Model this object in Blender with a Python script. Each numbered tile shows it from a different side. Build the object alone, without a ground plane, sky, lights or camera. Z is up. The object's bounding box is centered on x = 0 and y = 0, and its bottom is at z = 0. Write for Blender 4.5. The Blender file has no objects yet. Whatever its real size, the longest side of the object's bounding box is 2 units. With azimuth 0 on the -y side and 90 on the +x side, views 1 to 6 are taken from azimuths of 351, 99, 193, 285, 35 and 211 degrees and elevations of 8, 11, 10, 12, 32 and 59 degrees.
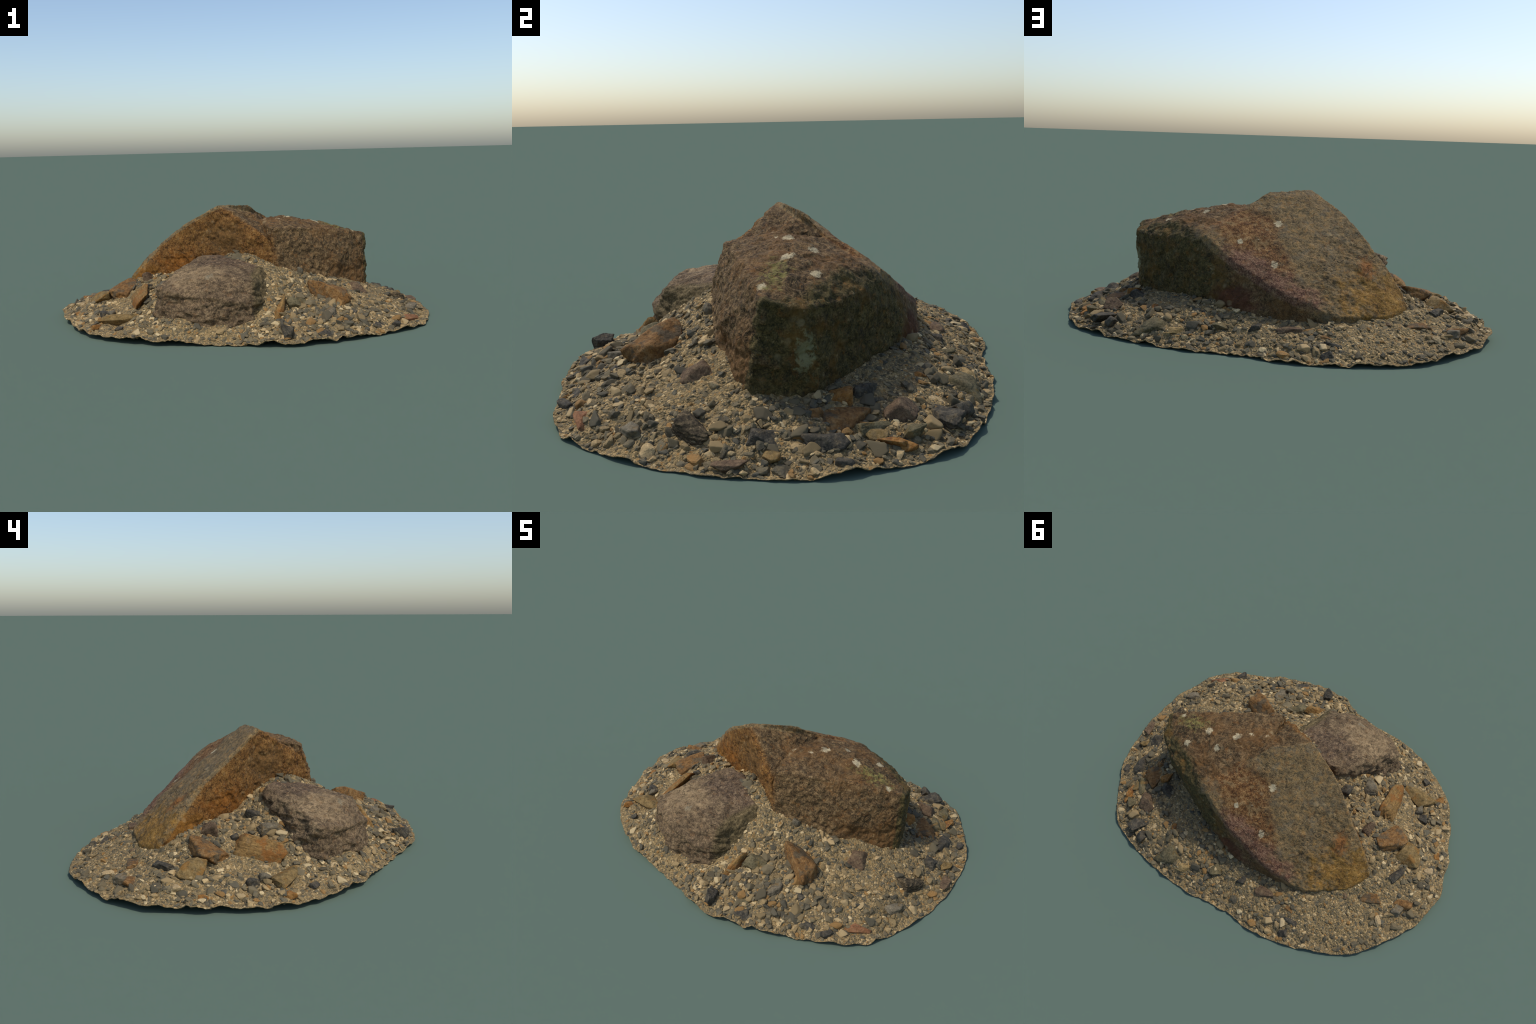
# A large split boulder and a smaller boulder resting on a mound of gravel with loose stones.
import math
import bpy, bmesh
import numpy as np
from mathutils import Matrix, Vector
from mathutils.bvhtree import BVHTree

RNG = np.random.default_rng(20)
SCENE = bpy.context.scene


# ---------------------------------------------------------------- noise (vectorised)
def _hash(ix, iy, iz, seed):
    h = (ix * 374761393 + iy * 668265263 + iz * 2147483647 + seed * 974634777) & 0xFFFFFFFF
    h = ((h ^ (h >> 13)) * 1274126177) & 0xFFFFFFFF
    h = ((h ^ (h >> 16)) * 2246822519) & 0xFFFFFFFF
    return ((h ^ (h >> 15)) & 0xFFFFFF) / float(0xFFFFFF)


def value_noise(p, seed=0):
    i = np.floor(p).astype(np.int64)
    f = p - i
    f = f * f * f * (f * (f * 6 - 15) + 10)
    out = np.zeros(len(p))
    for dx in (0, 1):
        for dy in (0, 1):
            for dz in (0, 1):
                w = (f[:, 0] if dx else 1 - f[:, 0]) * (f[:, 1] if dy else 1 - f[:, 1]) * (f[:, 2] if dz else 1 - f[:, 2])
                out += w * _hash(i[:, 0] + dx, i[:, 1] + dy, i[:, 2] + dz, seed)
    return out * 2 - 1


def fbm(p, octaves=4, seed=0, gain=0.5):
    out, a, q = np.zeros(len(p)), 1.0, np.array(p, float)
    for k in range(octaves):
        out += a * value_noise(q, seed + k * 17)
        a *= gain
        q = q @ np.array([[0.8, 0.6, 0], [-0.6, 0.8, 0], [0, 0, 1]]).T * 2.03 + 11.3
    return out


def ridged(p, octaves=3, seed=0):
    out, a, q = np.zeros(len(p)), 1.0, np.array(p, float)
    for k in range(octaves):
        out += a * (1 - 2 * np.abs(value_noise(q, seed + k * 31)))
        a *= 0.5
        q = q * 2.1 + 5.7
    return out


def cells(p, seed=0):
    """Distance to the nearest feature point, and that cell's random value."""
    i = np.floor(p).astype(np.int64)
    best, val = np.full(len(p), 9.0), np.zeros(len(p))
    for dx in (-1, 0, 1):
        for dy in (-1, 0, 1):
            for dz in (-1, 0, 1):
                c = i + [dx, dy, dz]
                fp = np.stack([_hash(c[:, 0], c[:, 1], c[:, 2], seed + s) for s in (1, 2, 3)], 1) + c
                d = np.linalg.norm(fp - p, axis=1)
                m = d < best
                best[m] = d[m]
                val[m] = _hash(c[:, 0], c[:, 1], c[:, 2], seed + 9)[m]
    return best, val


def smooth01(x, a, b):
    t = np.clip((x - a) / (b - a), 0, 1)
    return t * t * (3 - 2 * t)


# ---------------------------------------------------------------- mesh helpers
def mesh_from(name, verts, faces, smooth=True):
    me = bpy.data.meshes.new(name)
    verts = np.asarray(verts, float)
    if isinstance(faces, np.ndarray):
        n, k = faces.shape
        me.vertices.add(len(verts))
        me.vertices.foreach_set("co", verts.ravel())
        me.loops.add(n * k)
        me.loops.foreach_set("vertex_index", faces.ravel().astype(np.int32))
        me.polygons.add(n)
        me.polygons.foreach_set("loop_start", np.arange(0, n * k, k, dtype=np.int32))
        me.update(calc_edges=True)
        me.validate()
    else:
        me.from_pydata([tuple(v) for v in verts], [], faces)
    me.polygons.foreach_set("use_smooth", np.full(len(me.polygons), smooth))
    me.update()
    return me


def add_object(name, me, material=None, parent=None):
    ob = bpy.data.objects.new(name, me)
    SCENE.collection.objects.link(ob)
    if material is not None:
        me.materials.clear()
        me.materials.append(material)
    if parent is not None:
        ob.parent = parent
    return ob


def hull(points):
    bm = bmesh.new()
    for p in points:
        bm.verts.new(p)
    r = bmesh.ops.convex_hull(bm, input=bm.verts)
    loose = [v for v in bm.verts if not v.link_faces]
    bmesh.ops.delete(bm, geom=loose, context="VERTS")
    bmesh.ops.triangulate(bm, faces=bm.faces)
    bm.verts.ensure_lookup_table()
    v = np.array([x.co[:] for x in bm.verts])
    bm.verts.index_update()
    f = np.array([[x.index for x in g.verts] for g in bm.faces])
    bm.free()
    return v, f


def read(me):
    v = np.empty(len(me.vertices) * 3)
    me.vertices.foreach_get("co", v)
    return v.reshape(-1, 3)


def vertex_normals(me):
    n = np.empty(len(me.vertices) * 3)
    me.vertices.foreach_get("normal", n)
    return n.reshape(-1, 3)


def relax(me, rounds, amount=0.5):
    e = np.empty(len(me.edges) * 2, np.int32)
    me.edges.foreach_get("vertices", e)
    e = e.reshape(-1, 2)
    v = read(me)
    deg = np.bincount(e.ravel(), minlength=len(v))[:, None].astype(float)
    for k in range(rounds):
        for a in (amount, -amount * 0.98) if k % 2 else (amount,):
            s = np.zeros_like(v)
            for c in range(3):
                s[:, c] = np.bincount(e[:, 0], v[e[:, 1], c], len(v)) + np.bincount(e[:, 1], v[e[:, 0], c], len(v))
            v += a * (s / deg - v)
    me.vertices.foreach_set("co", v.ravel())
    me.update()


def union_of_hulls(name, groups, voxel, rounds):
    """Join convex blocks into one watertight skin and wear its edges."""
    V, F, n = [], [], 0
    for g in groups:
        v, f = hull(g)
        V.append(v)
        F.append(f + n)
        n += len(v)
    tmp = add_object("helper", mesh_from("helper", np.vstack(V), np.vstack(F)))
    m = tmp.modifiers.new("skin", "REMESH")
    m.mode, m.voxel_size, m.adaptivity = "VOXEL", voxel, 0.0
    dg = bpy.context.evaluated_depsgraph_get()
    me = bpy.data.meshes.new_from_object(tmp.evaluated_get(dg))
    bpy.data.objects.remove(tmp)
    me.name = name
    me.polygons.foreach_set("use_smooth", np.ones(len(me.polygons), bool))
    relax(me, rounds)
    return me


def push(me, offset):
    v = read(me) + vertex_normals(me) * offset[:, None]
    v[:, 2] = np.maximum(v[:, 2], 0.004)
    me.vertices.foreach_set("co", v.ravel())
    me.update()


def shove(me, centre, radius, vec):
    """Soft local dent or bulge."""
    v = read(me)
    d = np.linalg.norm((v - centre) / np.asarray(radius), axis=1)
    v += np.exp(-(d ** 2) * 2)[:, None] * np.asarray(vec)
    me.vertices.foreach_set("co", v.ravel())
    me.update()


# ---------------------------------------------------------------- node helpers
class Mat:
    def __init__(self, name):
        self.m = bpy.data.materials.new(name)
        self.m.use_nodes = True
        self.t = self.m.node_tree
        self.t.nodes.clear()
        self.out = self.t.nodes.new("ShaderNodeOutputMaterial")
        self.b = self.t.nodes.new("ShaderNodeBsdfPrincipled")
        self.t.links.new(self.b.outputs[0], self.out.inputs[0])
        self.b.inputs["Specular IOR Level"].default_value = 0.25
        self.P = self.t.nodes.new("ShaderNodeTexCoord").outputs["Object"]

    def put(self, sock, v):
        if isinstance(v, bpy.types.NodeSocket):
            self.t.links.new(v, sock)
        elif isinstance(v, (tuple, list)) and len(v) == 3 and sock.type == "RGBA":
            sock.default_value = (*v, 1)
        else:
            sock.default_value = v

    def math(self, op, a, b=0.0, clamp=False):
        n = self.t.nodes.new("ShaderNodeMath")
        n.operation, n.use_clamp = op, clamp
        self.put(n.inputs[0], a)
        self.put(n.inputs[1], b)
        return n.outputs[0]

    def vec(self, op, a, b):
        n = self.t.nodes.new("ShaderNodeVectorMath")
        n.operation = op
        self.put(n.inputs[0], a)
        self.put(n.inputs[1], b)
        return n.outputs["Value"] if op in ("LENGTH", "DOT_PRODUCT") else n.outputs[0]

    def noise(self, scale, detail=4, rough=0.55, seed=0.0, stretch=(1, 1, 1), distortion=0.0):
        mp = self.t.nodes.new("ShaderNodeMapping")
        self.put(mp.inputs[0], self.P)
        mp.inputs["Location"].default_value = (seed * 3.1, seed * 1.7, seed * 2.3)
        mp.inputs["Scale"].default_value = stretch
        n = self.t.nodes.new("ShaderNodeTexNoise")
        self.put(n.inputs["Vector"], mp.outputs[0])
        n.inputs["Scale"].default_value = scale
        n.inputs["Detail"].default_value = detail
        n.inputs["Roughness"].default_value = rough
        n.inputs["Distortion"].default_value = distortion
        return n.outputs["Fac"]

    def voronoi(self, scale, feature="F1", rand=1.0, vector=None):
        n = self.t.nodes.new("ShaderNodeTexVoronoi")
        n.feature = feature
        self.put(n.inputs["Vector"], vector if vector is not None else self.P)
        n.inputs["Scale"].default_value = scale
        n.inputs["Randomness"].default_value = rand
        return n

    def ramp(self, fac, stops, constant=False):
        n = self.t.nodes.new("ShaderNodeValToRGB")
        cr = n.color_ramp
        cr.interpolation = "CONSTANT" if constant else "LINEAR"
        while len(cr.elements) < len(stops):
            cr.elements.new(0.5)
        for e, (p, c) in zip(cr.elements, stops):
            e.position, e.color = p, (*c, 1)
        self.put(n.inputs[0], fac)
        return n.outputs[0]

    def step(self, x, a, b):
        n = self.t.nodes.new("ShaderNodeMapRange")
        n.interpolation_type = "SMOOTHSTEP"
        self.put(n.inputs[0], x)
        n.inputs[1].default_value, n.inputs[2].default_value = a, b
        return n.outputs[0]

    def mix(self, fac, a, b, mode="MIX"):
        n = self.t.nodes.new("ShaderNodeMix")
        n.data_type, n.blend_type = "RGBA", mode
        self.put(n.inputs["Factor"], fac)
        self.put(n.inputs["A"], a)
        self.put(n.inputs["B"], b)
        return n.outputs["Result"]

    def scale_colour(self, c, f):
        n = self.t.nodes.new("ShaderNodeVectorMath")
        n.operation = "SCALE"
        self.put(n.inputs[0], c)
        self.put(n.inputs["Scale"], f)
        return n.outputs[0]

    def blob(self, c, r, ragged=0.5, scale=9.0, soft=0.35, seed=0.0):
        """Ragged patch of matter round point c with radii r: 1 inside, 0 outside."""
        d = self.vec("SUBTRACT", self.P, tuple(c))
        d = self.vec("DIVIDE", d, tuple(r))
        d = self.vec("LENGTH", d, (0, 0, 0))
        w = self.math("MULTIPLY", self.math("SUBTRACT", self.noise(scale, 5, 0.72, seed), 0.5), ragged * 3.2)
        return self.step(self.math("ADD", d, w), 1 + soft, 1 - soft)

    def plane(self, a, b, c):
        """Signed distance from the plane through three points."""
        a, b, c = (np.array(x, float) for x in (a, b, c))
        n = np.cross(b - a, c - a)
        n /= np.linalg.norm(n) * (1 if n[2] >= 0 else -1)
        return self.math("SUBTRACT", self.vec("DOT_PRODUCT", self.P, tuple(n)), float(n @ a))

    def bump(self, h, strength=0.4, distance=0.004):
        n = self.t.nodes.new("ShaderNodeBump")
        n.inputs["Strength"].default_value = strength
        n.inputs["Distance"].default_value = distance
        self.put(n.inputs["Height"], h)
        self.t.links.new(n.outputs[0], self.b.inputs["Normal"])

    def finish(self, colour, rough=0.9, tint=(1.38, 1.25, 0.88)):
        colour = self.vec("MULTIPLY", colour, tint)
        self.put(self.b.inputs["Base Color"], colour)
        self.put(self.b.inputs["Roughness"], rough)
        return self.m


# ---------------------------------------------------------------- landmarks of the big boulder
PEAK = (-0.134, -0.040, 0.592)
HUMP = (0.035, 0.058, 0.590)
STEP = (0.158, 0.170, 0.513)
CORNER = (0.253, 0.372, 0.402)          # where slab top, block top and back wall meet
TIP = (-0.634, 0.280, 0.135)
NOTCH = (0.117, -0.207, 0.478)          # upper front corner of the cleft
FOOT = (0.152, -0.264, 0.250)
FRONT_TOP = (0.703, 0.036, 0.404)
FRONT_LOW = (0.706, -0.014, 0.120)

RIDGE = [PEAK, (-0.233, -0.004, 0.540), (-0.313, 0.041, 0.487), (-0.376, 0.090, 0.434), (-0.435, 0.139, 0.381),
         (-0.492, 0.180, 0.323), (-0.546, 0.220, 0.263), (-0.598, 0.247, 0.198), TIP]
SLAB_EDGE = [CORNER, (0.089, 0.444, 0.300), (-0.074, 0.488, 0.222), (-0.234, 0.511, 0.165), (-0.367, 0.507, 0.117), (-0.557, 0.395, 0.113)]
BACK_FOOT = [(0.658, 0.158, 0.105), (0.569, 0.208, 0.104), (0.483, 0.265, 0.112), (0.398, 0.323, 0.125), (0.309, 0.378, 0.147),
             (0.177, 0.450, 0.138), (0.050, 0.510, 0.119), (-0.060, 0.526, 0.098), (-0.164, 0.517, 0.090), (-0.270, 0.512, 0.087)]
SLAB_FOOT = [(-0.575, 0.205, 0.175), (-0.500, 0.155, 0.190), (-0.395, 0.090, 0.200), (-0.305, 0.040, 0.210), (-0.185, -0.020, 0.230)]


def sunk(points, dz=0.07, low=0.03):
    return [(x, y, max(low, z - dz)) for x, y, z in points]


def build_big_boulder():
    # the two long edges stand a little proud, because wear rounds them back
    ridge = [(-0.137, -0.043, 0.594)] + [(x - 0.003, y - 0.002, z + 0.004) for x, y, z in RIDGE[1:-1]] + [RIDGE[-1]]
    edge = [(x, y + 0.003, z + 0.004) for x, y, z in SLAB_EDGE]
    slab = ridge + edge + [HUMP, STEP] + BACK_FOOT[5:] + sunk(BACK_FOOT[5:]) + SLAB_FOOT + sunk(SLAB_FOOT)
    slab += sunk([TIP, SLAB_EDGE[-1], SLAB_EDGE[-2]], 0.08)
    neck = [PEAK, (-0.055, -0.045, 0.560), (0.02, 0.010, 0.545), (0.085, 0.065, 0.535), (0.120, 0.110, 0.520), (0.140, 0.150, 0.505), (-0.086, -0.088, 0.548), (-0.046, -0.112, 0.495), (0.0, -0.150, 0.455), (0.09, -0.207, 0.43), (0.113, -0.227, 0.379), FOOT]
    neck += sunk([FOOT]) + SLAB_FOOT[-1:] + sunk(SLAB_FOOT[-1:]) + [(0.15, 0.2, 0.1), (-0.1, 0.2, 0.1)]
    block = [NOTCH, FOOT, FRONT_TOP, FRONT_LOW, CORNER, (0.256, 0.052, 0.508), (0.421, 0.071, 0.479), (0.10, -0.02, 0.505), (0.16, 0.17, 0.50),
             (0.680, 0.150, 0.372), (0.613, 0.214, 0.371), (0.526, 0.276, 0.375), (0.435, 0.327, 0.381), (0.342, 0.357, 0.388),
             (0.42, 0.245, 0.451), (0.56, 0.10, 0.440), (0.40, -0.095, 0.458)]
    belly = [(0.318, -0.210, 0.227), (0.398, -0.186, 0.203), (0.477, -0.157, 0.182), (0.553, -0.117, 0.164), (0.629, -0.070, 0.143)]
    block += belly + sunk(belly) + [(0.50, -0.128, 0.30), (0.35, -0.150, 0.34), (0.62, -0.052, 0.30)]
    block += BACK_FOOT[:7] + sunk(BACK_FOOT[:7]) + sunk([FOOT, FRONT_LOW])
    me = union_of_hulls("boulder", [slab, neck, block], 0.005, 2)
    push(me, np.full(len(me.vertices), 0.002))
    # the cleft between the slab's raised lip and the block
    shove(me, (0.03, -0.01, 0.53), (0.08, 0.04, 0.04), (0, 0.006, -0.012))
    shove(me, (0.17, -0.24, 0.44), (0.05, 0.05, 0.05), (0.010, 0.018, 0))
    p = read(me)
    # rough broken stone on the block, smoother cleavage on the slab
    a, b, c = np.array(PEAK), np.array(TIP), np.array(SLAB_EDGE[1])
    n = np.cross(b - a, c - a)
    n /= np.linalg.norm(n)
    on_slab = smooth01(np.abs((p - a) @ n), 0.06, 0.02)
    d1, v1 = cells(p * np.array([11, 11, 14]) + 0.35 * fbm(p * 12, 2, 60)[:, None], 61)
    d2, v2 = cells(p * 27 + 0.3 * fbm(p * 30, 2, 62)[:, None], 63)
    chip = 0.011 * (0.45 - d1) + 0.006 * (v1 - 0.5) + 0.005 * (0.45 - d2) + 0.003 * (v2 - 0.5)
    h = (1 - 0.85 * on_slab) * chip + (0.004 + 0.001 * on_slab) * fbm(p * 9, 3, 3) + (0.0045 - 0.003 * on_slab) * fbm(p * 30, 3, 5) + (0.0022 - 0.0014 * on_slab) * ridged(p * 55, 2, 8)
    push(me, h)
    return me


def build_small_boulder():
    top = [(-0.234, -0.108, 0.340), (-0.184, -0.118, 0.343), (-0.115, -0.133, 0.337), (-0.025, -0.191, 0.318), (0.045, -0.275, 0.288),
           (-0.235, -0.463, 0.293), (-0.480, -0.412, 0.232), (-0.36, -0.25, 0.297), (-0.10, -0.451, 0.286), (-0.02, -0.480, 0.258)]
    front = [(-0.187, -0.560, 0.20), (-0.303, -0.530, 0.20), (-0.10, -0.556, 0.17), (-0.413, -0.494, 0.14), (-0.40, -0.49, 0.22), (-0.03, -0.535, 0.16)]
    foot = [(-0.413, -0.494, 0.092), (-0.291, -0.559, 0.080), (-0.182, -0.570, 0.065), (-0.080, -0.565, 0.065), (-0.015, -0.520, 0.058),
            (0.038, -0.456, 0.161), (0.057, -0.377, 0.207), (0.069, -0.298, 0.256), (-0.500, -0.413, 0.099), (-0.487, -0.345, 0.155),
            (-0.462, -0.296, 0.166), (-0.343, -0.188, 0.242), (-0.27, -0.117, 0.305)]
    me = union_of_hulls("boulder", [top + front + foot + sunk(foot, 0.06, 0.02)], 0.005, 2)
    push(me, np.full(len(me.vertices), 0.003))
    # the flank that faces the slab is undercut below its rim
    for c in ((-0.30, -0.150, 0.275), (-0.36, -0.205, 0.235), (-0.42, -0.265, 0.195), (-0.475, -0.345, 0.150)):
        shove(me, c, (0.06, 0.06, 0.035), (0.012, -0.010, 0))
    p = read(me)
    nrm = vertex_normals(me)
    steep = np.clip(1 - nrm[:, 2], 0, 1)
    strata = ridged(np.c_[p[:, 0] * 12, p[:, 1] * 12, p[:, 2] * 38], 3, 21)
    d1, v1 = cells(p * np.array([12, 12, 18]) + 0.35 * fbm(p * 12, 2, 64)[:, None], 65)
    chip = (0.45 - d1) * 0.012 + 0.008 * (v1 - 0.5)
    h = 0.005 * fbm(p * 11, 3, 13) + 0.0035 * fbm(p * 34, 3, 15) + 0.0095 * strata * steep + 1.4 * chip * (0.2 + 0.8 * steep)
    push(me, h)
    return me


# ---------------------------------------------------------------- the gravel bed
RIM = [(0.836, 0.505, 0.004), (0.75, 0.598, 0.012), (0.635, 0.66, 0.012), (0.534, 0.688, 0.006), (0.381, 0.732, 0.008), (0.242, 0.745, 0.004),
       (0.066, 0.75, 0.006), (-0.043, 0.75, 0.002), (-0.138, 0.768, 0.009), (-0.27, 0.774, 0.006), (-0.379, 0.763, 0.010), (-0.527, 0.724, 0.008),
       (-0.66, 0.68, 0.012), (-0.722, 0.646, 0.022), (-0.854, 0.51, 0.022), (-0.94, 0.378, 0.024), (-0.976, 0.282, 0.034), (-0.999, 0.174, 0.033),
       (-0.978, 0.044, 0.028), (-0.974, -0.033, 0.026), (-0.937, -0.105, 0.027), (-0.913, -0.211, 0.027), (-0.829, -0.378, 0.025),
       (-0.757, -0.456, 0.023), (-0.637, -0.541, 0.025), (-0.51, -0.611, 0.028), (-0.408, -0.645, 0.028), (-0.253, -0.669, 0.009),
       (-0.115, -0.712, 0.011), (0.003, -0.765, 0.026), (0.140, -0.792, 0.021), (0.202, -0.781, 0.028), (0.358, -0.755, 0.024), (0.492, -0.712, 0.011),
       (0.695, -0.638, 0.017), (0.814, -0.566, 0.016), (0.887, -0.441, 0.003), (0.938, -0.314, 0.011), (0.962, -0.215, 0.001),
       (0.983, -0.089, 0.0), (0.983, 0.042, 0.0), (0.983, 0.158, 0.004), (0.938, 0.292, 0.008), (0.90, 0.364, 0.010)]
GROUND = [(0.70, -0.02, 0.112), (0.58, -0.12, 0.150), (0.40, -0.20, 0.198), (0.24, -0.25, 0.245), (0.08, -0.26, 0.285), (-0.013, -0.183, 0.332),
          (0.057, -0.390, 0.205), (0.035, -0.47, 0.150), (-0.03, -0.535, 0.085), (-0.18, -0.585, 0.055), (-0.30, -0.575, 0.07), (-0.42, -0.51, 0.085),
          (-0.50, -0.42, 0.092), (-0.48, -0.30, 0.142), (-0.35, -0.18, 0.222), (-0.27, -0.10, 0.265), (-0.39, 0.0, 0.206), (-0.475, 0.06, 0.198),
          (-0.56, 0.15, 0.178), (-0.64, 0.27, 0.122), (-0.56, 0.41, 0.098), (-0.37, 0.53, 0.085), (-0.20, 0.535, 0.078), (-0.06, 0.545, 0.085),
          (0.10, 0.51, 0.112), (0.25, 0.43, 0.130), (0.40, 0.34, 0.118), (0.55, 0.23, 0.100), (0.67, 0.14, 0.098),
          (0.58, -0.24, 0.122), (0.40, -0.46, 0.116), (0.68, -0.33, 0.080), (0.30, -0.35, 0.165), (0.10, -0.55, 0.092), (0.20, -0.48, 0.130), (0.33, -0.57, 0.090),
          (0.10, -0.70, 0.045), (0.75, -0.50, 0.040), (0.84, -0.30, 0.042), (0.83, -0.14, 0.050), (0.85, 0.08, 0.045), (0.73, 0.27, 0.062),
          (0.66, 0.43, 0.062), (0.42, 0.62, 0.045), (0.285, 0.667, 0.050), (0.435, 0.49, 0.090), (0.11, 0.60, 0.060), (-0.185, 0.60, 0.068),
          (-0.575, -0.20, 0.117), (-0.62, -0.10, 0.116), (-0.663, -0.323, 0.046), (-0.60, 0.05, 0.160), (-0.70, 0.09, 0.115), (-0.75, 0.195, 0.092),
          (-0.43, -0.14, 0.184), (-0.32, -0.05, 0.216), (-0.79, -0.349, 0.038), (-0.894, 0.088, 0.060), (-0.68, 0.35, 0.078), (-0.57, 0.43, 0.085),
          (0.675, -0.226, 0.085), (-0.80, 0.32, 0.062), (-0.50, 0.60, 0.050), (0.55, -0.45, 0.088), (0.0, 0.1, 0.26), (0.3, 0.1, 0.20), (-0.2, 0.2, 0.20), (-0.2, -0.35, 0.17)]


class Surface:
    """Thin-plate surface through surveyed heights."""

    def __init__(self, pts, stiff=2e-4):
        p = np.array(pts)
        self.c = p[:, :2]
        n = len(p)
        k = self._k(self.c, self.c) + stiff * np.eye(n)
        q = np.c_[np.ones(n), self.c]
        a = np.block([[k, q], [q.T, np.zeros((3, 3))]])
        self.w = np.linalg.solve(a, np.r_[p[:, 2], 0, 0, 0])

    @staticmethod
    def _k(a, b):
        r2 = ((a[:, None] - b[None]) ** 2).sum(2)
        return r2 * np.log(r2 + 1e-12) * 0.5

    def __call__(self, xy):
        xy = np.atleast_2d(xy)
        out = np.empty(len(xy))
        for s in range(0, len(xy), 20000):
            c = xy[s:s + 20000]
            out[s:s + 20000] = self._k(c, self.c) @ self.w[:-3] + self.w[-3] + c @ self.w[-2:]
        return out


RIM = [(x * (1.012 if x > 0 else 1.0), y * ((1.022 if x < 0.3 else 1.012) if y > 0 else 1.0), z) for x, y, z in RIM]
SURFACE = Surface([(x, y, z + 0.005) for x, y, z in GROUND] + RIM)
_ra = np.arctan2([p[1] for p in RIM], [p[0] for p in RIM])
_ord = np.argsort(_ra)
_rang = _ra[_ord]
_rrad = np.array([math.hypot(p[0], p[1]) for p in RIM])[_ord]
_rz = np.array([p[2] for p in RIM])[_ord]


def rim_at(theta):
    r = np.interp(theta, _rang, _rrad, period=2 * np.pi)
    z = np.interp(theta, _rang, _rz, period=2 * np.pi)
    c = np.c_[np.cos(theta), np.sin(theta), np.zeros_like(theta)]
    r = r + 0.006 * fbm(c * 14, 3, 71)
    z = np.maximum(0.0, z + 0.010 * fbm(c * 16, 3, 75))
    return r, z


def sandiness(xy):
    """1 where the bed is fine sand, 0 where it is coarse gravel."""
    out = 0.25 * fbm(np.c_[xy * 4.0, np.zeros(len(xy))], 3, 90)
    for x, y, r in ((-0.58, 0.53, 0.20), (-0.25, -0.64, 0.20), (-0.66, -0.12, 0.17), (0.10, -0.32, 0.17), (-0.70, -0.45, 0.12), (0.62, -0.20, 0.13),
                    (0.45, 0.42, 0.18), (-0.05, 0.58, 0.12), (-0.78, 0.30, 0.12)):
        out += np.exp(-((xy[:, 0] - x) ** 2 + (xy[:, 1] - y) ** 2) / r ** 2)
    return np.clip(out, 0, 1)


def bed_height(xy):
    th = np.arctan2(xy[:, 1], xy[:, 0])
    rr, rz = rim_at(th)
    t = np.hypot(xy[:, 0], xy[:, 1]) / rr
    z = SURFACE(xy)
    w = smooth01(t, 0.90, 1.0)
    z = z * (1 - w) + rz * w
    q = np.c_[xy, np.zeros(len(xy))]
    s = sandiness(xy)
    z = z + (0.007 * fbm(q * 16, 3, 40) + (0.0045 - 0.002 * s) * fbm(q * 60, 2, 44)) * (1 - 0.6 * w)
    d, val = cells(q * 45, 50)
    z = z + (1 - 0.75 * s) * (0.006 * val * (1 - smooth01(d, 0.2, 0.65)))
    return np.maximum(z, 0.0005), t


def build_bed():
    na, nr = 760, 230
    th = np.linspace(-np.pi, np.pi, na, endpoint=False)
    rr, _ = rim_at(th)
    t = np.linspace(0.02, 1.0, nr) ** 0.75
    xy = np.stack([np.outer(t, rr * np.cos(th)), np.outer(t, rr * np.sin(th))], 2).reshape(-1, 2)
    z, tt = bed_height(xy)
    top = np.c_[xy, z]
    # underside: a thin lip at the rim, thicker inwards
    tb = np.linspace(1.0, 0.02, 24)
    lip = np.linspace(0.0035, 0.05, 24)
    vb = []
    for a, l in zip(tb, lip):
        b = np.c_[a * 0.997 * rr * np.cos(th), a * 0.997 * rr * np.sin(th)]
        zb, _ = bed_height(b)
        vb.append(np.c_[b, np.maximum(0.0, zb - l)])
    V = np.vstack([top] + vb + [[[0, 0, float(SURFACE([[0, 0]])[0])], [0, 0, 0.05]]])
    rows = nr + 24
    i = np.arange(rows - 1)[:, None] * na
    j = np.arange(na)[None]
    k = (np.arange(na)[None] + 1) % na
    quads = np.stack([i + j, i + na + j, i + na + k, i + k], 2).reshape(-1, 4)
    caps = [(len(V) - 2, int(a), int(b)) for a, b in zip(np.arange(na), (np.arange(na) + 1) % na)]
    last = (rows - 1) * na
    caps += [(len(V) - 1, last + int(b), last + int(a)) for a, b in zip(np.arange(na), (np.arange(na) + 1) % na)]
    me = mesh_from("gravel_bed", V, quads.tolist() + caps)
    return me


# ---------------------------------------------------------------- stones
def ball(level):
    bm = bmesh.new()
    bmesh.ops.create_icosphere(bm, subdivisions=level, radius=1.0)
    v = np.array([x.co[:] for x in bm.verts])
    bm.verts.index_update()
    f = np.array([[x.index for x in g.verts] for g in bm.faces])
    bm.free()
    return v / np.linalg.norm(v, axis=1)[:, None], f


BALL = {k: ball(k) for k in (3, 4, 5)}


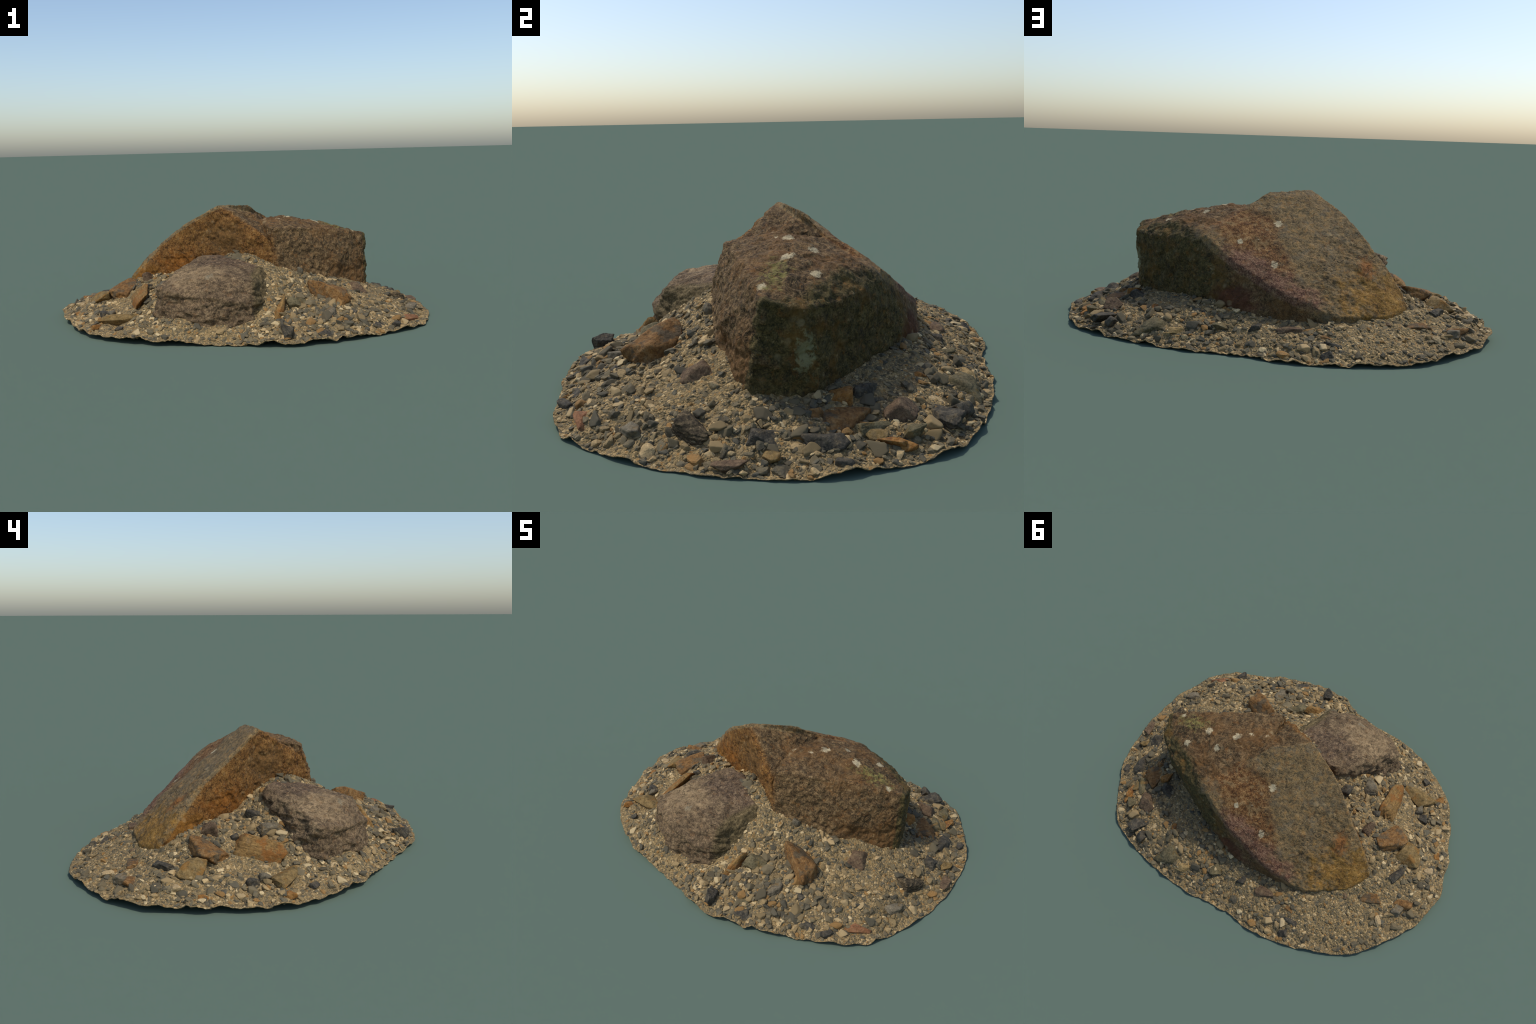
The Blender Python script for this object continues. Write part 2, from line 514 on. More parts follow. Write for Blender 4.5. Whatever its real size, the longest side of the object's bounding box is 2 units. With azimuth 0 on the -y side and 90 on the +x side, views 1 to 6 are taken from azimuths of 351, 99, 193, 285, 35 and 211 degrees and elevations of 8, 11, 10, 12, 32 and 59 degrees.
def broken_stone(rng, size, level=5, facets=11, rough=0.05, sharp=18.0, strata=0.0):
    """A stone broken along random planes, scaled to size, with worn edges and grain."""
    u, f = BALL[level]
    n = rng.normal(size=(facets, 3))
    n = n / np.linalg.norm(n, axis=1)[:, None]
    caps = np.vstack([np.eye(3), -np.eye(3)]) + rng.normal(0, 0.25, (6, 3))
    n = np.vstack([n, caps / np.linalg.norm(caps, axis=1)[:, None]])
    d = np.r_[rng.uniform(0.55, 0.95, facets), rng.uniform(0.8, 1.1, 6)]
    c = np.maximum(u @ n.T, 1e-3) / d
    r = 1.0 / (np.sum(c ** sharp, 1) ** (1 / sharp))
    p = u * r[:, None]
    lo, hi = p.min(0), p.max(0)
    p = (p - (lo + hi) / 2) / (hi - lo) * 2
    off = rng.uniform(0, 50, 3)
    g = rough * fbm(p * 1.6 + off, 4, 5) + 0.35 * rough * fbm(p * 7 + off, 2, 6)
    if strata:
        g += strata * ridged(np.c_[p[:, 0] * 1.2, p[:, 1] * 1.2, p[:, 2] * 6] + off, 2, 7)
    p = p * (1 + g)[:, None]
    return p * (np.asarray(size) / 2), f


def rotation(yaw, pitch, roll):
    cy, sy, cp, sp, cr, sr = math.cos(yaw), math.sin(yaw), math.cos(pitch), math.sin(pitch), math.cos(roll), math.sin(roll)
    return (np.array([[cy, -sy, 0], [sy, cy, 0], [0, 0, 1]]) @ np.array([[cp, 0, sp], [0, 1, 0], [-sp, 0, cp]])
            @ np.array([[1, 0, 0], [0, cr, -sr], [0, sr, cr]]))


# ---------------------------------------------------------------- materials
def boulder_material():
    m = Mat("rust_stained_rock")
    big, mid, fine = m.noise(5, 5, 0.6, 1), m.noise(45, 5, 0.7, 2), m.noise(170, 3, 0.7, 3)
    grain = m.math("ADD", m.math("MULTIPLY", mid, 0.5), m.math("MULTIPLY", fine, 0.5))
    # broken brown stone of the block
    brown = m.ramp(grain, [(0.40, (0.022, 0.015, 0.009)), (0.50, (0.082, 0.056, 0.032)), (0.60, (0.172, 0.124, 0.078))])
    brown = m.mix(m.step(big, 0.45, 0.65), brown, m.mix(0.55, brown, (0.115, 0.060, 0.022)))
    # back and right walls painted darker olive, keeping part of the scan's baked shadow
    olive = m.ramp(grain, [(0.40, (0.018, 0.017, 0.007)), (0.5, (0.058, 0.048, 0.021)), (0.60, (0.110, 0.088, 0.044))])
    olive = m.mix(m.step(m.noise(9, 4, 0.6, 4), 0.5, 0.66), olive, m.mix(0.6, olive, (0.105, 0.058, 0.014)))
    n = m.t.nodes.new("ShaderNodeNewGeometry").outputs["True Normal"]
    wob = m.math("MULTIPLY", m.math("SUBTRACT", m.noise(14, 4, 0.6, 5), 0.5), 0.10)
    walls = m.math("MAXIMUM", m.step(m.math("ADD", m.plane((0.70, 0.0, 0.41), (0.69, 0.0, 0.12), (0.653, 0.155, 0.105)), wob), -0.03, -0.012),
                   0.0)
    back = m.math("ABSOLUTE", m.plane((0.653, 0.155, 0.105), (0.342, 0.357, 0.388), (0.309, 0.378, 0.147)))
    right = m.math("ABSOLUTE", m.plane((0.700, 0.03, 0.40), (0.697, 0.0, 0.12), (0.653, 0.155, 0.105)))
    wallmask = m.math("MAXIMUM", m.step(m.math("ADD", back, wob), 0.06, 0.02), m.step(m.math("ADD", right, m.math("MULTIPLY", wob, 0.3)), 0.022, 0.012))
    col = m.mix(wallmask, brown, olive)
    # front wall of the slab: rusty orange cleavage face
    rust = m.ramp(grain, [(0.40, (0.036, 0.017, 0.006)), (0.5, (0.126, 0.064, 0.020)), (0.60, (0.205, 0.124, 0.050))])
    front = m.math("ABSOLUTE", m.plane(TIP, (-0.20, -0.05, 0.50), FOOT))
    frontmask = m.step(m.math("ADD", front, m.math("MULTIPLY", wob, 0.5)), 0.065, 0.035)
    frontmask = m.math("MULTIPLY", frontmask, m.step(m.vec("DOT_PRODUCT", m.P, (1, 0, 0)), 0.16, 0.10))
    col = m.mix(frontmask, col, rust)
    for c, r, k, s in (((-0.40, 0.02, 0.28), (0.16, 0.10, 0.07), (0.19, 0.075, 0.010), 6), ((-0.56, 0.17, 0.20), (0.13, 0.10, 0.06), (0.20, 0.095, 0.016), 7),
                       ((-0.33, -0.04, 0.26), (0.06, 0.05, 0.04), (0.030, 0.016, 0.012), 8), ((-0.14, -0.08, 0.42), (0.14, 0.10, 0.09), (0.115, 0.070, 0.030), 9)):
        col = m.mix(m.math("MULTIPLY", m.blob(c, r, 0.9, 20, 0.5, s), 0.7), col, m.scale_colour(k, m.math("ADD", 0.0, m.math("MULTIPLY", grain, 1.6))))
    # weathered upper face of the slab
    grey = m.ramp(grain, [(0.38, (0.042, 0.034, 0.022)), (0.5, (0.140, 0.106, 0.066)), (0.60, (0.235, 0.180, 0.112))])
    grey = m.mix(m.math("MULTIPLY", m.step(mid, 0.5, 0.64), 0.55), grey, (0.190, 0.108, 0.036))
    grey = m.mix(m.math("MULTIPLY", m.step(m.noise(17, 5, 0.7, 12), 0.50, 0.62), 0.5), grey, (0.088, 0.086, 0.080))
    t1 = m.plane(PEAK, RIDGE[4], SLAB_EDGE[1])
    t2 = m.plane(RIDGE[4], TIP, SLAB_EDGE[3])
    slab = m.step(m.math("ADD", m.math("MAXIMUM", t1, t2), m.math("MULTIPLY", wob, 0.12)), -0.018, -0.009)
    redcol = m.ramp(grain, [(0.40, (0.040, 0.017, 0.008)), (0.5, (0.125, 0.062, 0.026)), (0.60, (0.240, 0.155, 0.082))])
    redcol = m.mix(m.math("MULTIPLY", m.step(m.noise(19, 5, 0.7, 33), 0.53, 0.63), 0.6), redcol, m.scale_colour((0.225, 0.165, 0.100), m.math("ADD", 0.4, m.math("MULTIPLY", grain, 1.2))))
    pink = m.ramp(grain, [(0.40, (0.045, 0.020, 0.016)), (0.5, (0.112, 0.062, 0.048)), (0.60, (0.225, 0.150, 0.118))])
    ochre = m.ramp(grain, [(0.40, (0.070, 0.045, 0.018)), (0.5, (0.175, 0.100, 0.026)), (0.60, (0.250, 0.165, 0.065))])
    top = m.mix(m.blob((0.12, 0.26, 0.43), (0.165, 0.13, 0.12), 0.6, 12, 0.35, 2), grey, redcol)
    top = m.mix(m.blob((0.02, 0.36, 0.345), (0.13, 0.10, 0.10), 0.6, 12, 0.35, 3), top, redcol)
    top = m.mix(m.blob((-0.07, 0.41, 0.285), (0.09, 0.07, 0.09), 0.8, 14, 0.4, 4), top, redcol)
    for c in ((-0.07, 0.47, 0.235), (0.05, 0.43, 0.30), (-0.18, 0.49, 0.19)):
        top = m.mix(m.blob(c, (0.11, 0.055, 0.07), 0.8, 14, 0.5, 5), top, pink)
    top = m.mix(m.blob((-0.52, 0.34, 0.16), (0.17, 0.14, 0.12), 1.5, 22, 0.5, 6), top, ochre)
    top = m.mix(m.math("MULTIPLY", m.blob((-0.44, 0.24, 0.27), (0.05, 0.05, 0.05), 0.9, 16, 0.3, 7), 0.8), top, (0.20, 0.085, 0.025))
    col = m.mix(slab, col, top)
    # mixed minerals: rust, blue grey and pale flecks
    for sc, lo, k, amt, sd in ((34, 0.57, (0.160, 0.074, 0.020), 0.32, 61), (42, 0.59, (0.078, 0.076, 0.068), 0.25, 62), (58, 0.61, (0.245, 0.200, 0.135), 0.40, 63), (30, 0.59, (0.030, 0.021, 0.013), 0.4, 64)):
        col = m.mix(m.math("MULTIPLY", m.step(m.noise(sc, 4, 0.65, sd), lo, lo + 0.07), amt), col, k)
    # maroon stain low on the back wall
    col = m.mix(m.math("MULTIPLY", m.blob((0.10, 0.50, 0.15), (0.13, 0.09, 0.06), 0.6, 12, 0.4, 8), 0.7), col, (0.075, 0.026, 0.018))
    # pale lichen: single crusts where they sit, and freckles
    pale = m.ramp(fine, [(0.3, (0.30, 0.28, 0.23)), (0.7, (0.52, 0.49, 0.42))])
    for k, (c, r) in enumerate((((-0.039, 0.208, 0.454), 0.020), ((-0.07, 0.402, 0.304), 0.018), ((0.256, 0.052, 0.508), 0.024), ((0.421, 0.071, 0.479), 0.024),
                                ((0.12, -0.02, 0.49), 0.020), ((0.02, -0.10, 0.48), 0.018), ((0.20, 0.0, 0.50), 0.014), ((0.33, 0.15, 0.49), 0.018),
                                ((0.50, 0.17, 0.44), 0.020), ((-0.085, 0.22, 0.455), 0.008), ((0.10, 0.35, 0.38), 0.014), ((0.13, 0.28, 0.43), 0.012),
                                ((0.03, 0.31, 0.385), 0.012), ((0.62, 0.02, 0.42), 0.016))):
        col = m.mix(m.math("MULTIPLY", m.blob(c, (r * 0.85, r * 0.85, r), 1.1, 55, 0.2, 20 + k), 0.75), col, pale)
    mint = m.blob((0.675, 0.155, 0.235), (0.05, 0.026, 0.050), 1.5, 40, 0.4, 41)
    col = m.mix(m.math("MULTIPLY", mint, 0.6), col, (0.21, 0.23, 0.165))
    fre = m.voronoi(17)
    fre_on = m.math("MULTIPLY", m.step(m.math("ADD", fre.outputs["Distance"], m.math("MULTIPLY", fine, 0.25)), 0.40, 0.30), m.step(m.noise(6, 3, 0.6, 15), 0.52, 0.62))
    col = m.mix(m.math("MULTIPLY", fre_on, 0.32), col, (0.27, 0.235, 0.175))
    # green moss bloom near the block's front edge
    moss = m.blob((0.525, 0.045, 0.445), (0.10, 0.045, 0.05), 1.1, 30, 0.4, 44)
    col = m.mix(m.math("MULTIPLY", m.math("MULTIPLY", moss, m.step(mid, 0.42, 0.58)), 0.75), col, (0.150, 0.150, 0.060))
    patch = m.noise(13, 5, 0.7, 51)
    col = m.scale_colour(col, m.math("ADD", 0.35, m.math("MULTIPLY", patch, 1.3)))
    vein = m.math("ABSOLUTE", m.math("SUBTRACT", m.noise(7, 4, 0.6, 53, (1, 1, 1.6), 0.6), 0.5))
    vein = m.math("MULTIPLY", m.step(vein, 0.012, 0.003), m.step(m.noise(6, 3, 0.5, 54), 0.45, 0.6))
    col = m.mix(m.math("MULTIPLY", vein, 0.65), col, (0.020, 0.015, 0.010))
    pit = m.voronoi(38, vector=m.vec("ADD", m.P, m.scale_colour((1.0, 1.0, 1.0), m.math("MULTIPLY", mid, 0.05))))
    pits = m.math("MULTIPLY", m.step(pit.outputs["Distance"], 0.30, 0.12), m.step(m.noise(10, 3, 0.6, 55), 0.5, 0.62))
    col = m.mix(m.math("MULTIPLY", pits, 0.5), col, (0.022, 0.017, 0.012))
    lift = m.math("SUBTRACT", m.math("ADD", m.math("MULTIPLY", mid, 1.2), m.math("MULTIPLY", fine, 0.5)), m.math("ADD", m.math("MULTIPLY", vein, 0.5), m.math("MULTIPLY", pits, 0.5)))
    m.bump(lift, 0.7, 0.008)
    return m.finish(col, 0.88, (1.31, 1.16, 0.82))


def small_boulder_material():
    m = Mat("purple_brown_rock")
    mid, fine = m.noise(45, 5, 0.7, 2), m.noise(170, 3, 0.7, 3)
    grain = m.math("ADD", m.math("MULTIPLY", mid, 0.5), m.math("MULTIPLY", fine, 0.5))
    base = m.ramp(grain, [(0.40, (0.045, 0.033, 0.024)), (0.5, (0.110, 0.082, 0.058)), (0.60, (0.205, 0.158, 0.112))])
    purple = m.ramp(grain, [(0.40, (0.036, 0.025, 0.020)), (0.5, (0.090, 0.066, 0.052)), (0.60, (0.180, 0.138, 0.106))])
    dusty = m.ramp(grain, [(0.40, (0.090, 0.068, 0.046)), (0.5, (0.185, 0.142, 0.098)), (0.60, (0.275, 0.215, 0.150))])
    olive = m.ramp(grain, [(0.40, (0.040, 0.032, 0.017)), (0.5, (0.100, 0.080, 0.046)), (0.60, (0.175, 0.142, 0.090))])
    col = m.mix(m.blob((-0.32, -0.36, 0.29), (0.17, 0.13, 0.08), 1.0, 16, 0.5, 3), base, dusty)
    col = m.mix(m.blob((-0.08, -0.22, 0.33), (0.17, 0.13, 0.09), 1.0, 16, 0.5, 4), col, purple)
    for sc, lo, k, amt, sd in ((36, 0.57, (0.125, 0.072, 0.036), 0.45, 71), (30, 0.56, (0.036, 0.027, 0.020), 0.6, 72), (52, 0.59, (0.250, 0.200, 0.140), 0.5, 73)):
        col = m.mix(m.math("MULTIPLY", m.step(m.noise(sc, 4, 0.65, sd), lo, lo + 0.07), amt), col, k)
    right = m.math("ABSOLUTE", m.plane((0.069, -0.298, 0.256), (-0.02, -0.485, 0.25), (-0.01, -0.52, 0.07)))
    col = m.mix(m.math("MULTIPLY", m.step(right, 0.05, 0.025), m.step(m.vec("DOT_PRODUCT", m.P, (1, 0, 0)), -0.05, -0.01)), col, olive)
    col = m.mix(m.math("MULTIPLY", m.blob((-0.235, -0.463, 0.296), (0.022, 0.014, 0.02), 1.2, 50, 0.4, 6), 0.6), col, (0.15, 0.15, 0.135))
    patch = m.noise(13, 5, 0.7, 51)
    col = m.scale_colour(col, m.math("ADD", 0.35, m.math("MULTIPLY", patch, 1.3)))
    vein = m.math("ABSOLUTE", m.math("SUBTRACT", m.noise(7, 4, 0.6, 53, (1, 1, 1.6), 0.6), 0.5))
    vein = m.math("MULTIPLY", m.step(vein, 0.012, 0.003), m.step(m.noise(6, 3, 0.5, 54), 0.45, 0.6))
    col = m.mix(m.math("MULTIPLY", vein, 0.65), col, (0.020, 0.015, 0.010))
    pit = m.voronoi(38, vector=m.vec("ADD", m.P, m.scale_colour((1.0, 1.0, 1.0), m.math("MULTIPLY", mid, 0.05))))
    pits = m.math("MULTIPLY", m.step(pit.outputs["Distance"], 0.30, 0.12), m.step(m.noise(10, 3, 0.6, 55), 0.5, 0.62))
    col = m.mix(m.math("MULTIPLY", pits, 0.5), col, (0.022, 0.017, 0.012))
    lift = m.math("SUBTRACT", m.math("ADD", m.math("MULTIPLY", mid, 1.2), m.math("MULTIPLY", fine, 0.5)), m.math("ADD", m.math("MULTIPLY", vein, 0.5), m.math("MULTIPLY", pits, 0.5)))
    m.bump(lift, 0.7, 0.008)
    return m.finish(col, 0.9, (1.18, 1.05, 0.78))


GRAVEL_COLOURS = [(0.00, (0.060, 0.056, 0.050)), (0.13, (0.105, 0.092, 0.072)), (0.27, (0.048, 0.050, 0.052)), (0.38, (0.165, 0.128, 0.082)),
                  (0.50, (0.085, 0.078, 0.066)), (0.60, (0.250, 0.190, 0.122)), (0.70, (0.130, 0.115, 0.092)), (0.78, (0.360, 0.280, 0.190)),
                  (0.85, (0.190, 0.110, 0.045)), (0.91, (0.070, 0.070, 0.068)), (0.96, (0.420, 0.350, 0.260))]


def bed_material():
    m = Mat("sandy_gravel")
    fine = m.noise(150, 3, 0.7, 3)
    sep = m.t.nodes.new("ShaderNodeMapping")
    m.put(sep.inputs[0], m.P)
    warp = m.vec("ADD", m.P, m.scale_colour(m.t.nodes.new("ShaderNodeTexNoise").outputs["Color"], 0.0))
    a, b = m.voronoi(105), m.voronoi(210)
    def shade(v):
        s = m.t.nodes.new("ShaderNodeSeparateColor")
        m.put(s.inputs[0], v.outputs["Color"])
        return s.outputs[0], s.outputs[1]
    ra, ga = shade(a)
    rb, gb = shade(b)
    sand = m.ramp(rb, [(0.0, (0.085, 0.066, 0.042)), (0.22, (0.175, 0.132, 0.080)), (0.45, (0.110, 0.092, 0.066)), (0.6, (0.250, 0.186, 0.112)),
                       (0.75, (0.145, 0.108, 0.062)), (0.88, (0.330, 0.250, 0.160))], True)
    peb = m.ramp(ra, GRAVEL_COLOURS, True)
    col = m.mix(m.step(ga, 0.45, 0.5), sand, peb)
    col = m.mix(0.35, col, m.ramp(m.noise(22, 4, 0.6, 6), [(0.35, (0.095, 0.078, 0.052)), (0.60, (0.230, 0.175, 0.108))]))
    col = m.scale_colour(col, m.math("ADD", 0.72, m.math("MULTIPLY", fine, 0.6)))
    h = m.math("ADD", m.math("MULTIPLY", a.outputs["Distance"], -0.7), m.math("MULTIPLY", b.outputs["Distance"], -0.35))
    m.bump(h, 0.8, 0.010)
    return m.finish(col, 0.95)


def pebble_material(per_island):
    m = Mat("loose_gravel" if per_island else "loose_pebble")
    if per_island:
        r = m.t.nodes.new("ShaderNodeNewGeometry").outputs["Random Per Island"]
    else:
        r = m.t.nodes.new("ShaderNodeObjectInfo").outputs["Random"]
    col = m.ramp(r, GRAVEL_COLOURS, True)
    fine = m.noise(170, 4, 0.7, 3)
    dust = m.math("ADD", 0.06, m.math("MULTIPLY", m.step(m.noise(60, 4, 0.65, 8), 0.42, 0.62), 0.34))
    col = m.mix(dust, col, (0.150, 0.120, 0.080))
    col = m.scale_colour(col, m.math("ADD", 0.35, m.math("MULTIPLY", fine, 1.3)))
    m.bump(fine, 0.5, 0.004)
    return m.finish(col, 0.85)


def stone_material(name, dark, main, light, stain=None, stain_amount=0.5, scale=22, strata=False):
    m = Mat(name)
    o = m.t.nodes.new("ShaderNodeObjectInfo")
    m.P = m.vec("ADD", m.P, m.scale_colour((7.0, 3.0, 5.0), o.outputs["Random"]))
    a = m.noise(scale * 1.6, 5, 0.7, 1, (1, 1, 4) if strata else (1, 1, 1))
    f = m.noise(130, 4, 0.7, 2)
    g = m.math("ADD", m.math("MULTIPLY", a, 0.55), m.math("MULTIPLY", f, 0.45))
    col = m.ramp(g, [(0.36, dark), (0.5, main), (0.65, light)])
    if stain:
        col = m.mix(m.math("MULTIPLY", m.step(m.noise(15, 5, 0.65, 4), 0.62 - 0.25 * stain_amount, 0.72 - 0.25 * stain_amount), 0.8), col,
                    m.scale_colour(stain, m.math("ADD", 0.5, f)))
    # sandy dust caught in the hollows of the grain
    col = m.mix(m.math("MULTIPLY", m.step(m.noise(48, 5, 0.7, 9), 0.50, 0.66), 0.45), col, (0.150, 0.120, 0.080))
    col = m.mix(m.math("MULTIPLY", m.step(m.noise(70, 4, 0.7, 11), 0.46, 0.36), 0.55), col, dark)
    m.bump(m.math("ADD", a, m.math("MULTIPLY", f, 0.4)), 0.8, 0.008)
    return m.finish(col, 0.87, (1.24, 1.12, 0.84))


STONE = {
    "slate": stone_material("blue_grey_slate", (0.016, 0.015, 0.014), (0.045, 0.043, 0.041), (0.105, 0.098, 0.088)),
    "grey": stone_material("grey_stone", (0.045, 0.042, 0.036), (0.105, 0.096, 0.082), (0.200, 0.180, 0.150), (0.12, 0.085, 0.045), 0.3),
    "rust": stone_material("rusty_stone", (0.050, 0.028, 0.012), (0.150, 0.080, 0.030), (0.235, 0.150, 0.075), (0.060, 0.055, 0.045), 0.4),
    "orange": stone_material("orange_stone", (0.075, 0.035, 0.010), (0.205, 0.100, 0.028), (0.290, 0.175, 0.075), (0.12, 0.045, 0.015), 0.35),
    "ochre": stone_material("ochre_stone", (0.055, 0.042, 0.020), (0.150, 0.106, 0.048), (0.240, 0.180, 0.098), (0.170, 0.090, 0.025), 0.45),
    "brown": stone_material("purple_brown_stone", (0.035, 0.024, 0.018), (0.095, 0.066, 0.048), (0.170, 0.125, 0.092)),
    "olive": stone_material("olive_grey_stone", (0.035, 0.032, 0.020), (0.095, 0.085, 0.055), (0.165, 0.148, 0.102), (0.14, 0.095, 0.035), 0.35),
    "red": stone_material("red_stone", (0.080, 0.034, 0.018), (0.185, 0.090, 0.052), (0.260, 0.150, 0.095), (0.17, 0.095, 0.04), 0.4),
    "cream": stone_material("cream_stone", (0.200, 0.150, 0.095), (0.360, 0.285, 0.190), (0.480, 0.400, 0.290)),
    "tan": stone_material("tan_stone", (0.110, 0.078, 0.038), (0.250, 0.185, 0.095), (0.330, 0.255, 0.150)),
    "dark": stone_material("dark_layered_stone", (0.012, 0.010, 0.007), (0.050, 0.040, 0.028), (0.190, 0.150, 0.105), (0.012, 0.011, 0.010), 0.5, 26, True),
    "layered": stone_material("layered_rusty_stone", (0.055, 0.036, 0.016), (0.180, 0.112, 0.045), (0.290, 0.195, 0.090), (0.19, 0.080, 0.02), 0.55, 20, True),
}


# ---------------------------------------------------------------- assemble
bed_me = build_bed()
bed = add_object("gravel_bed", bed_me, bed_material())
bed["label"] = "round mound of sandy gravel with pebbles and stones"
bed["category"] = "gravel"

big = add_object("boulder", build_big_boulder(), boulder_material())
big["label"] = "large angular brown boulder with rust stains and lichen"
big["category"] = "rock"

small = add_object("boulder", build_small_boulder(), small_boulder_material())
small["label"] = "smaller rough purple brown boulder with dusty top"
small["category"] = "rock"

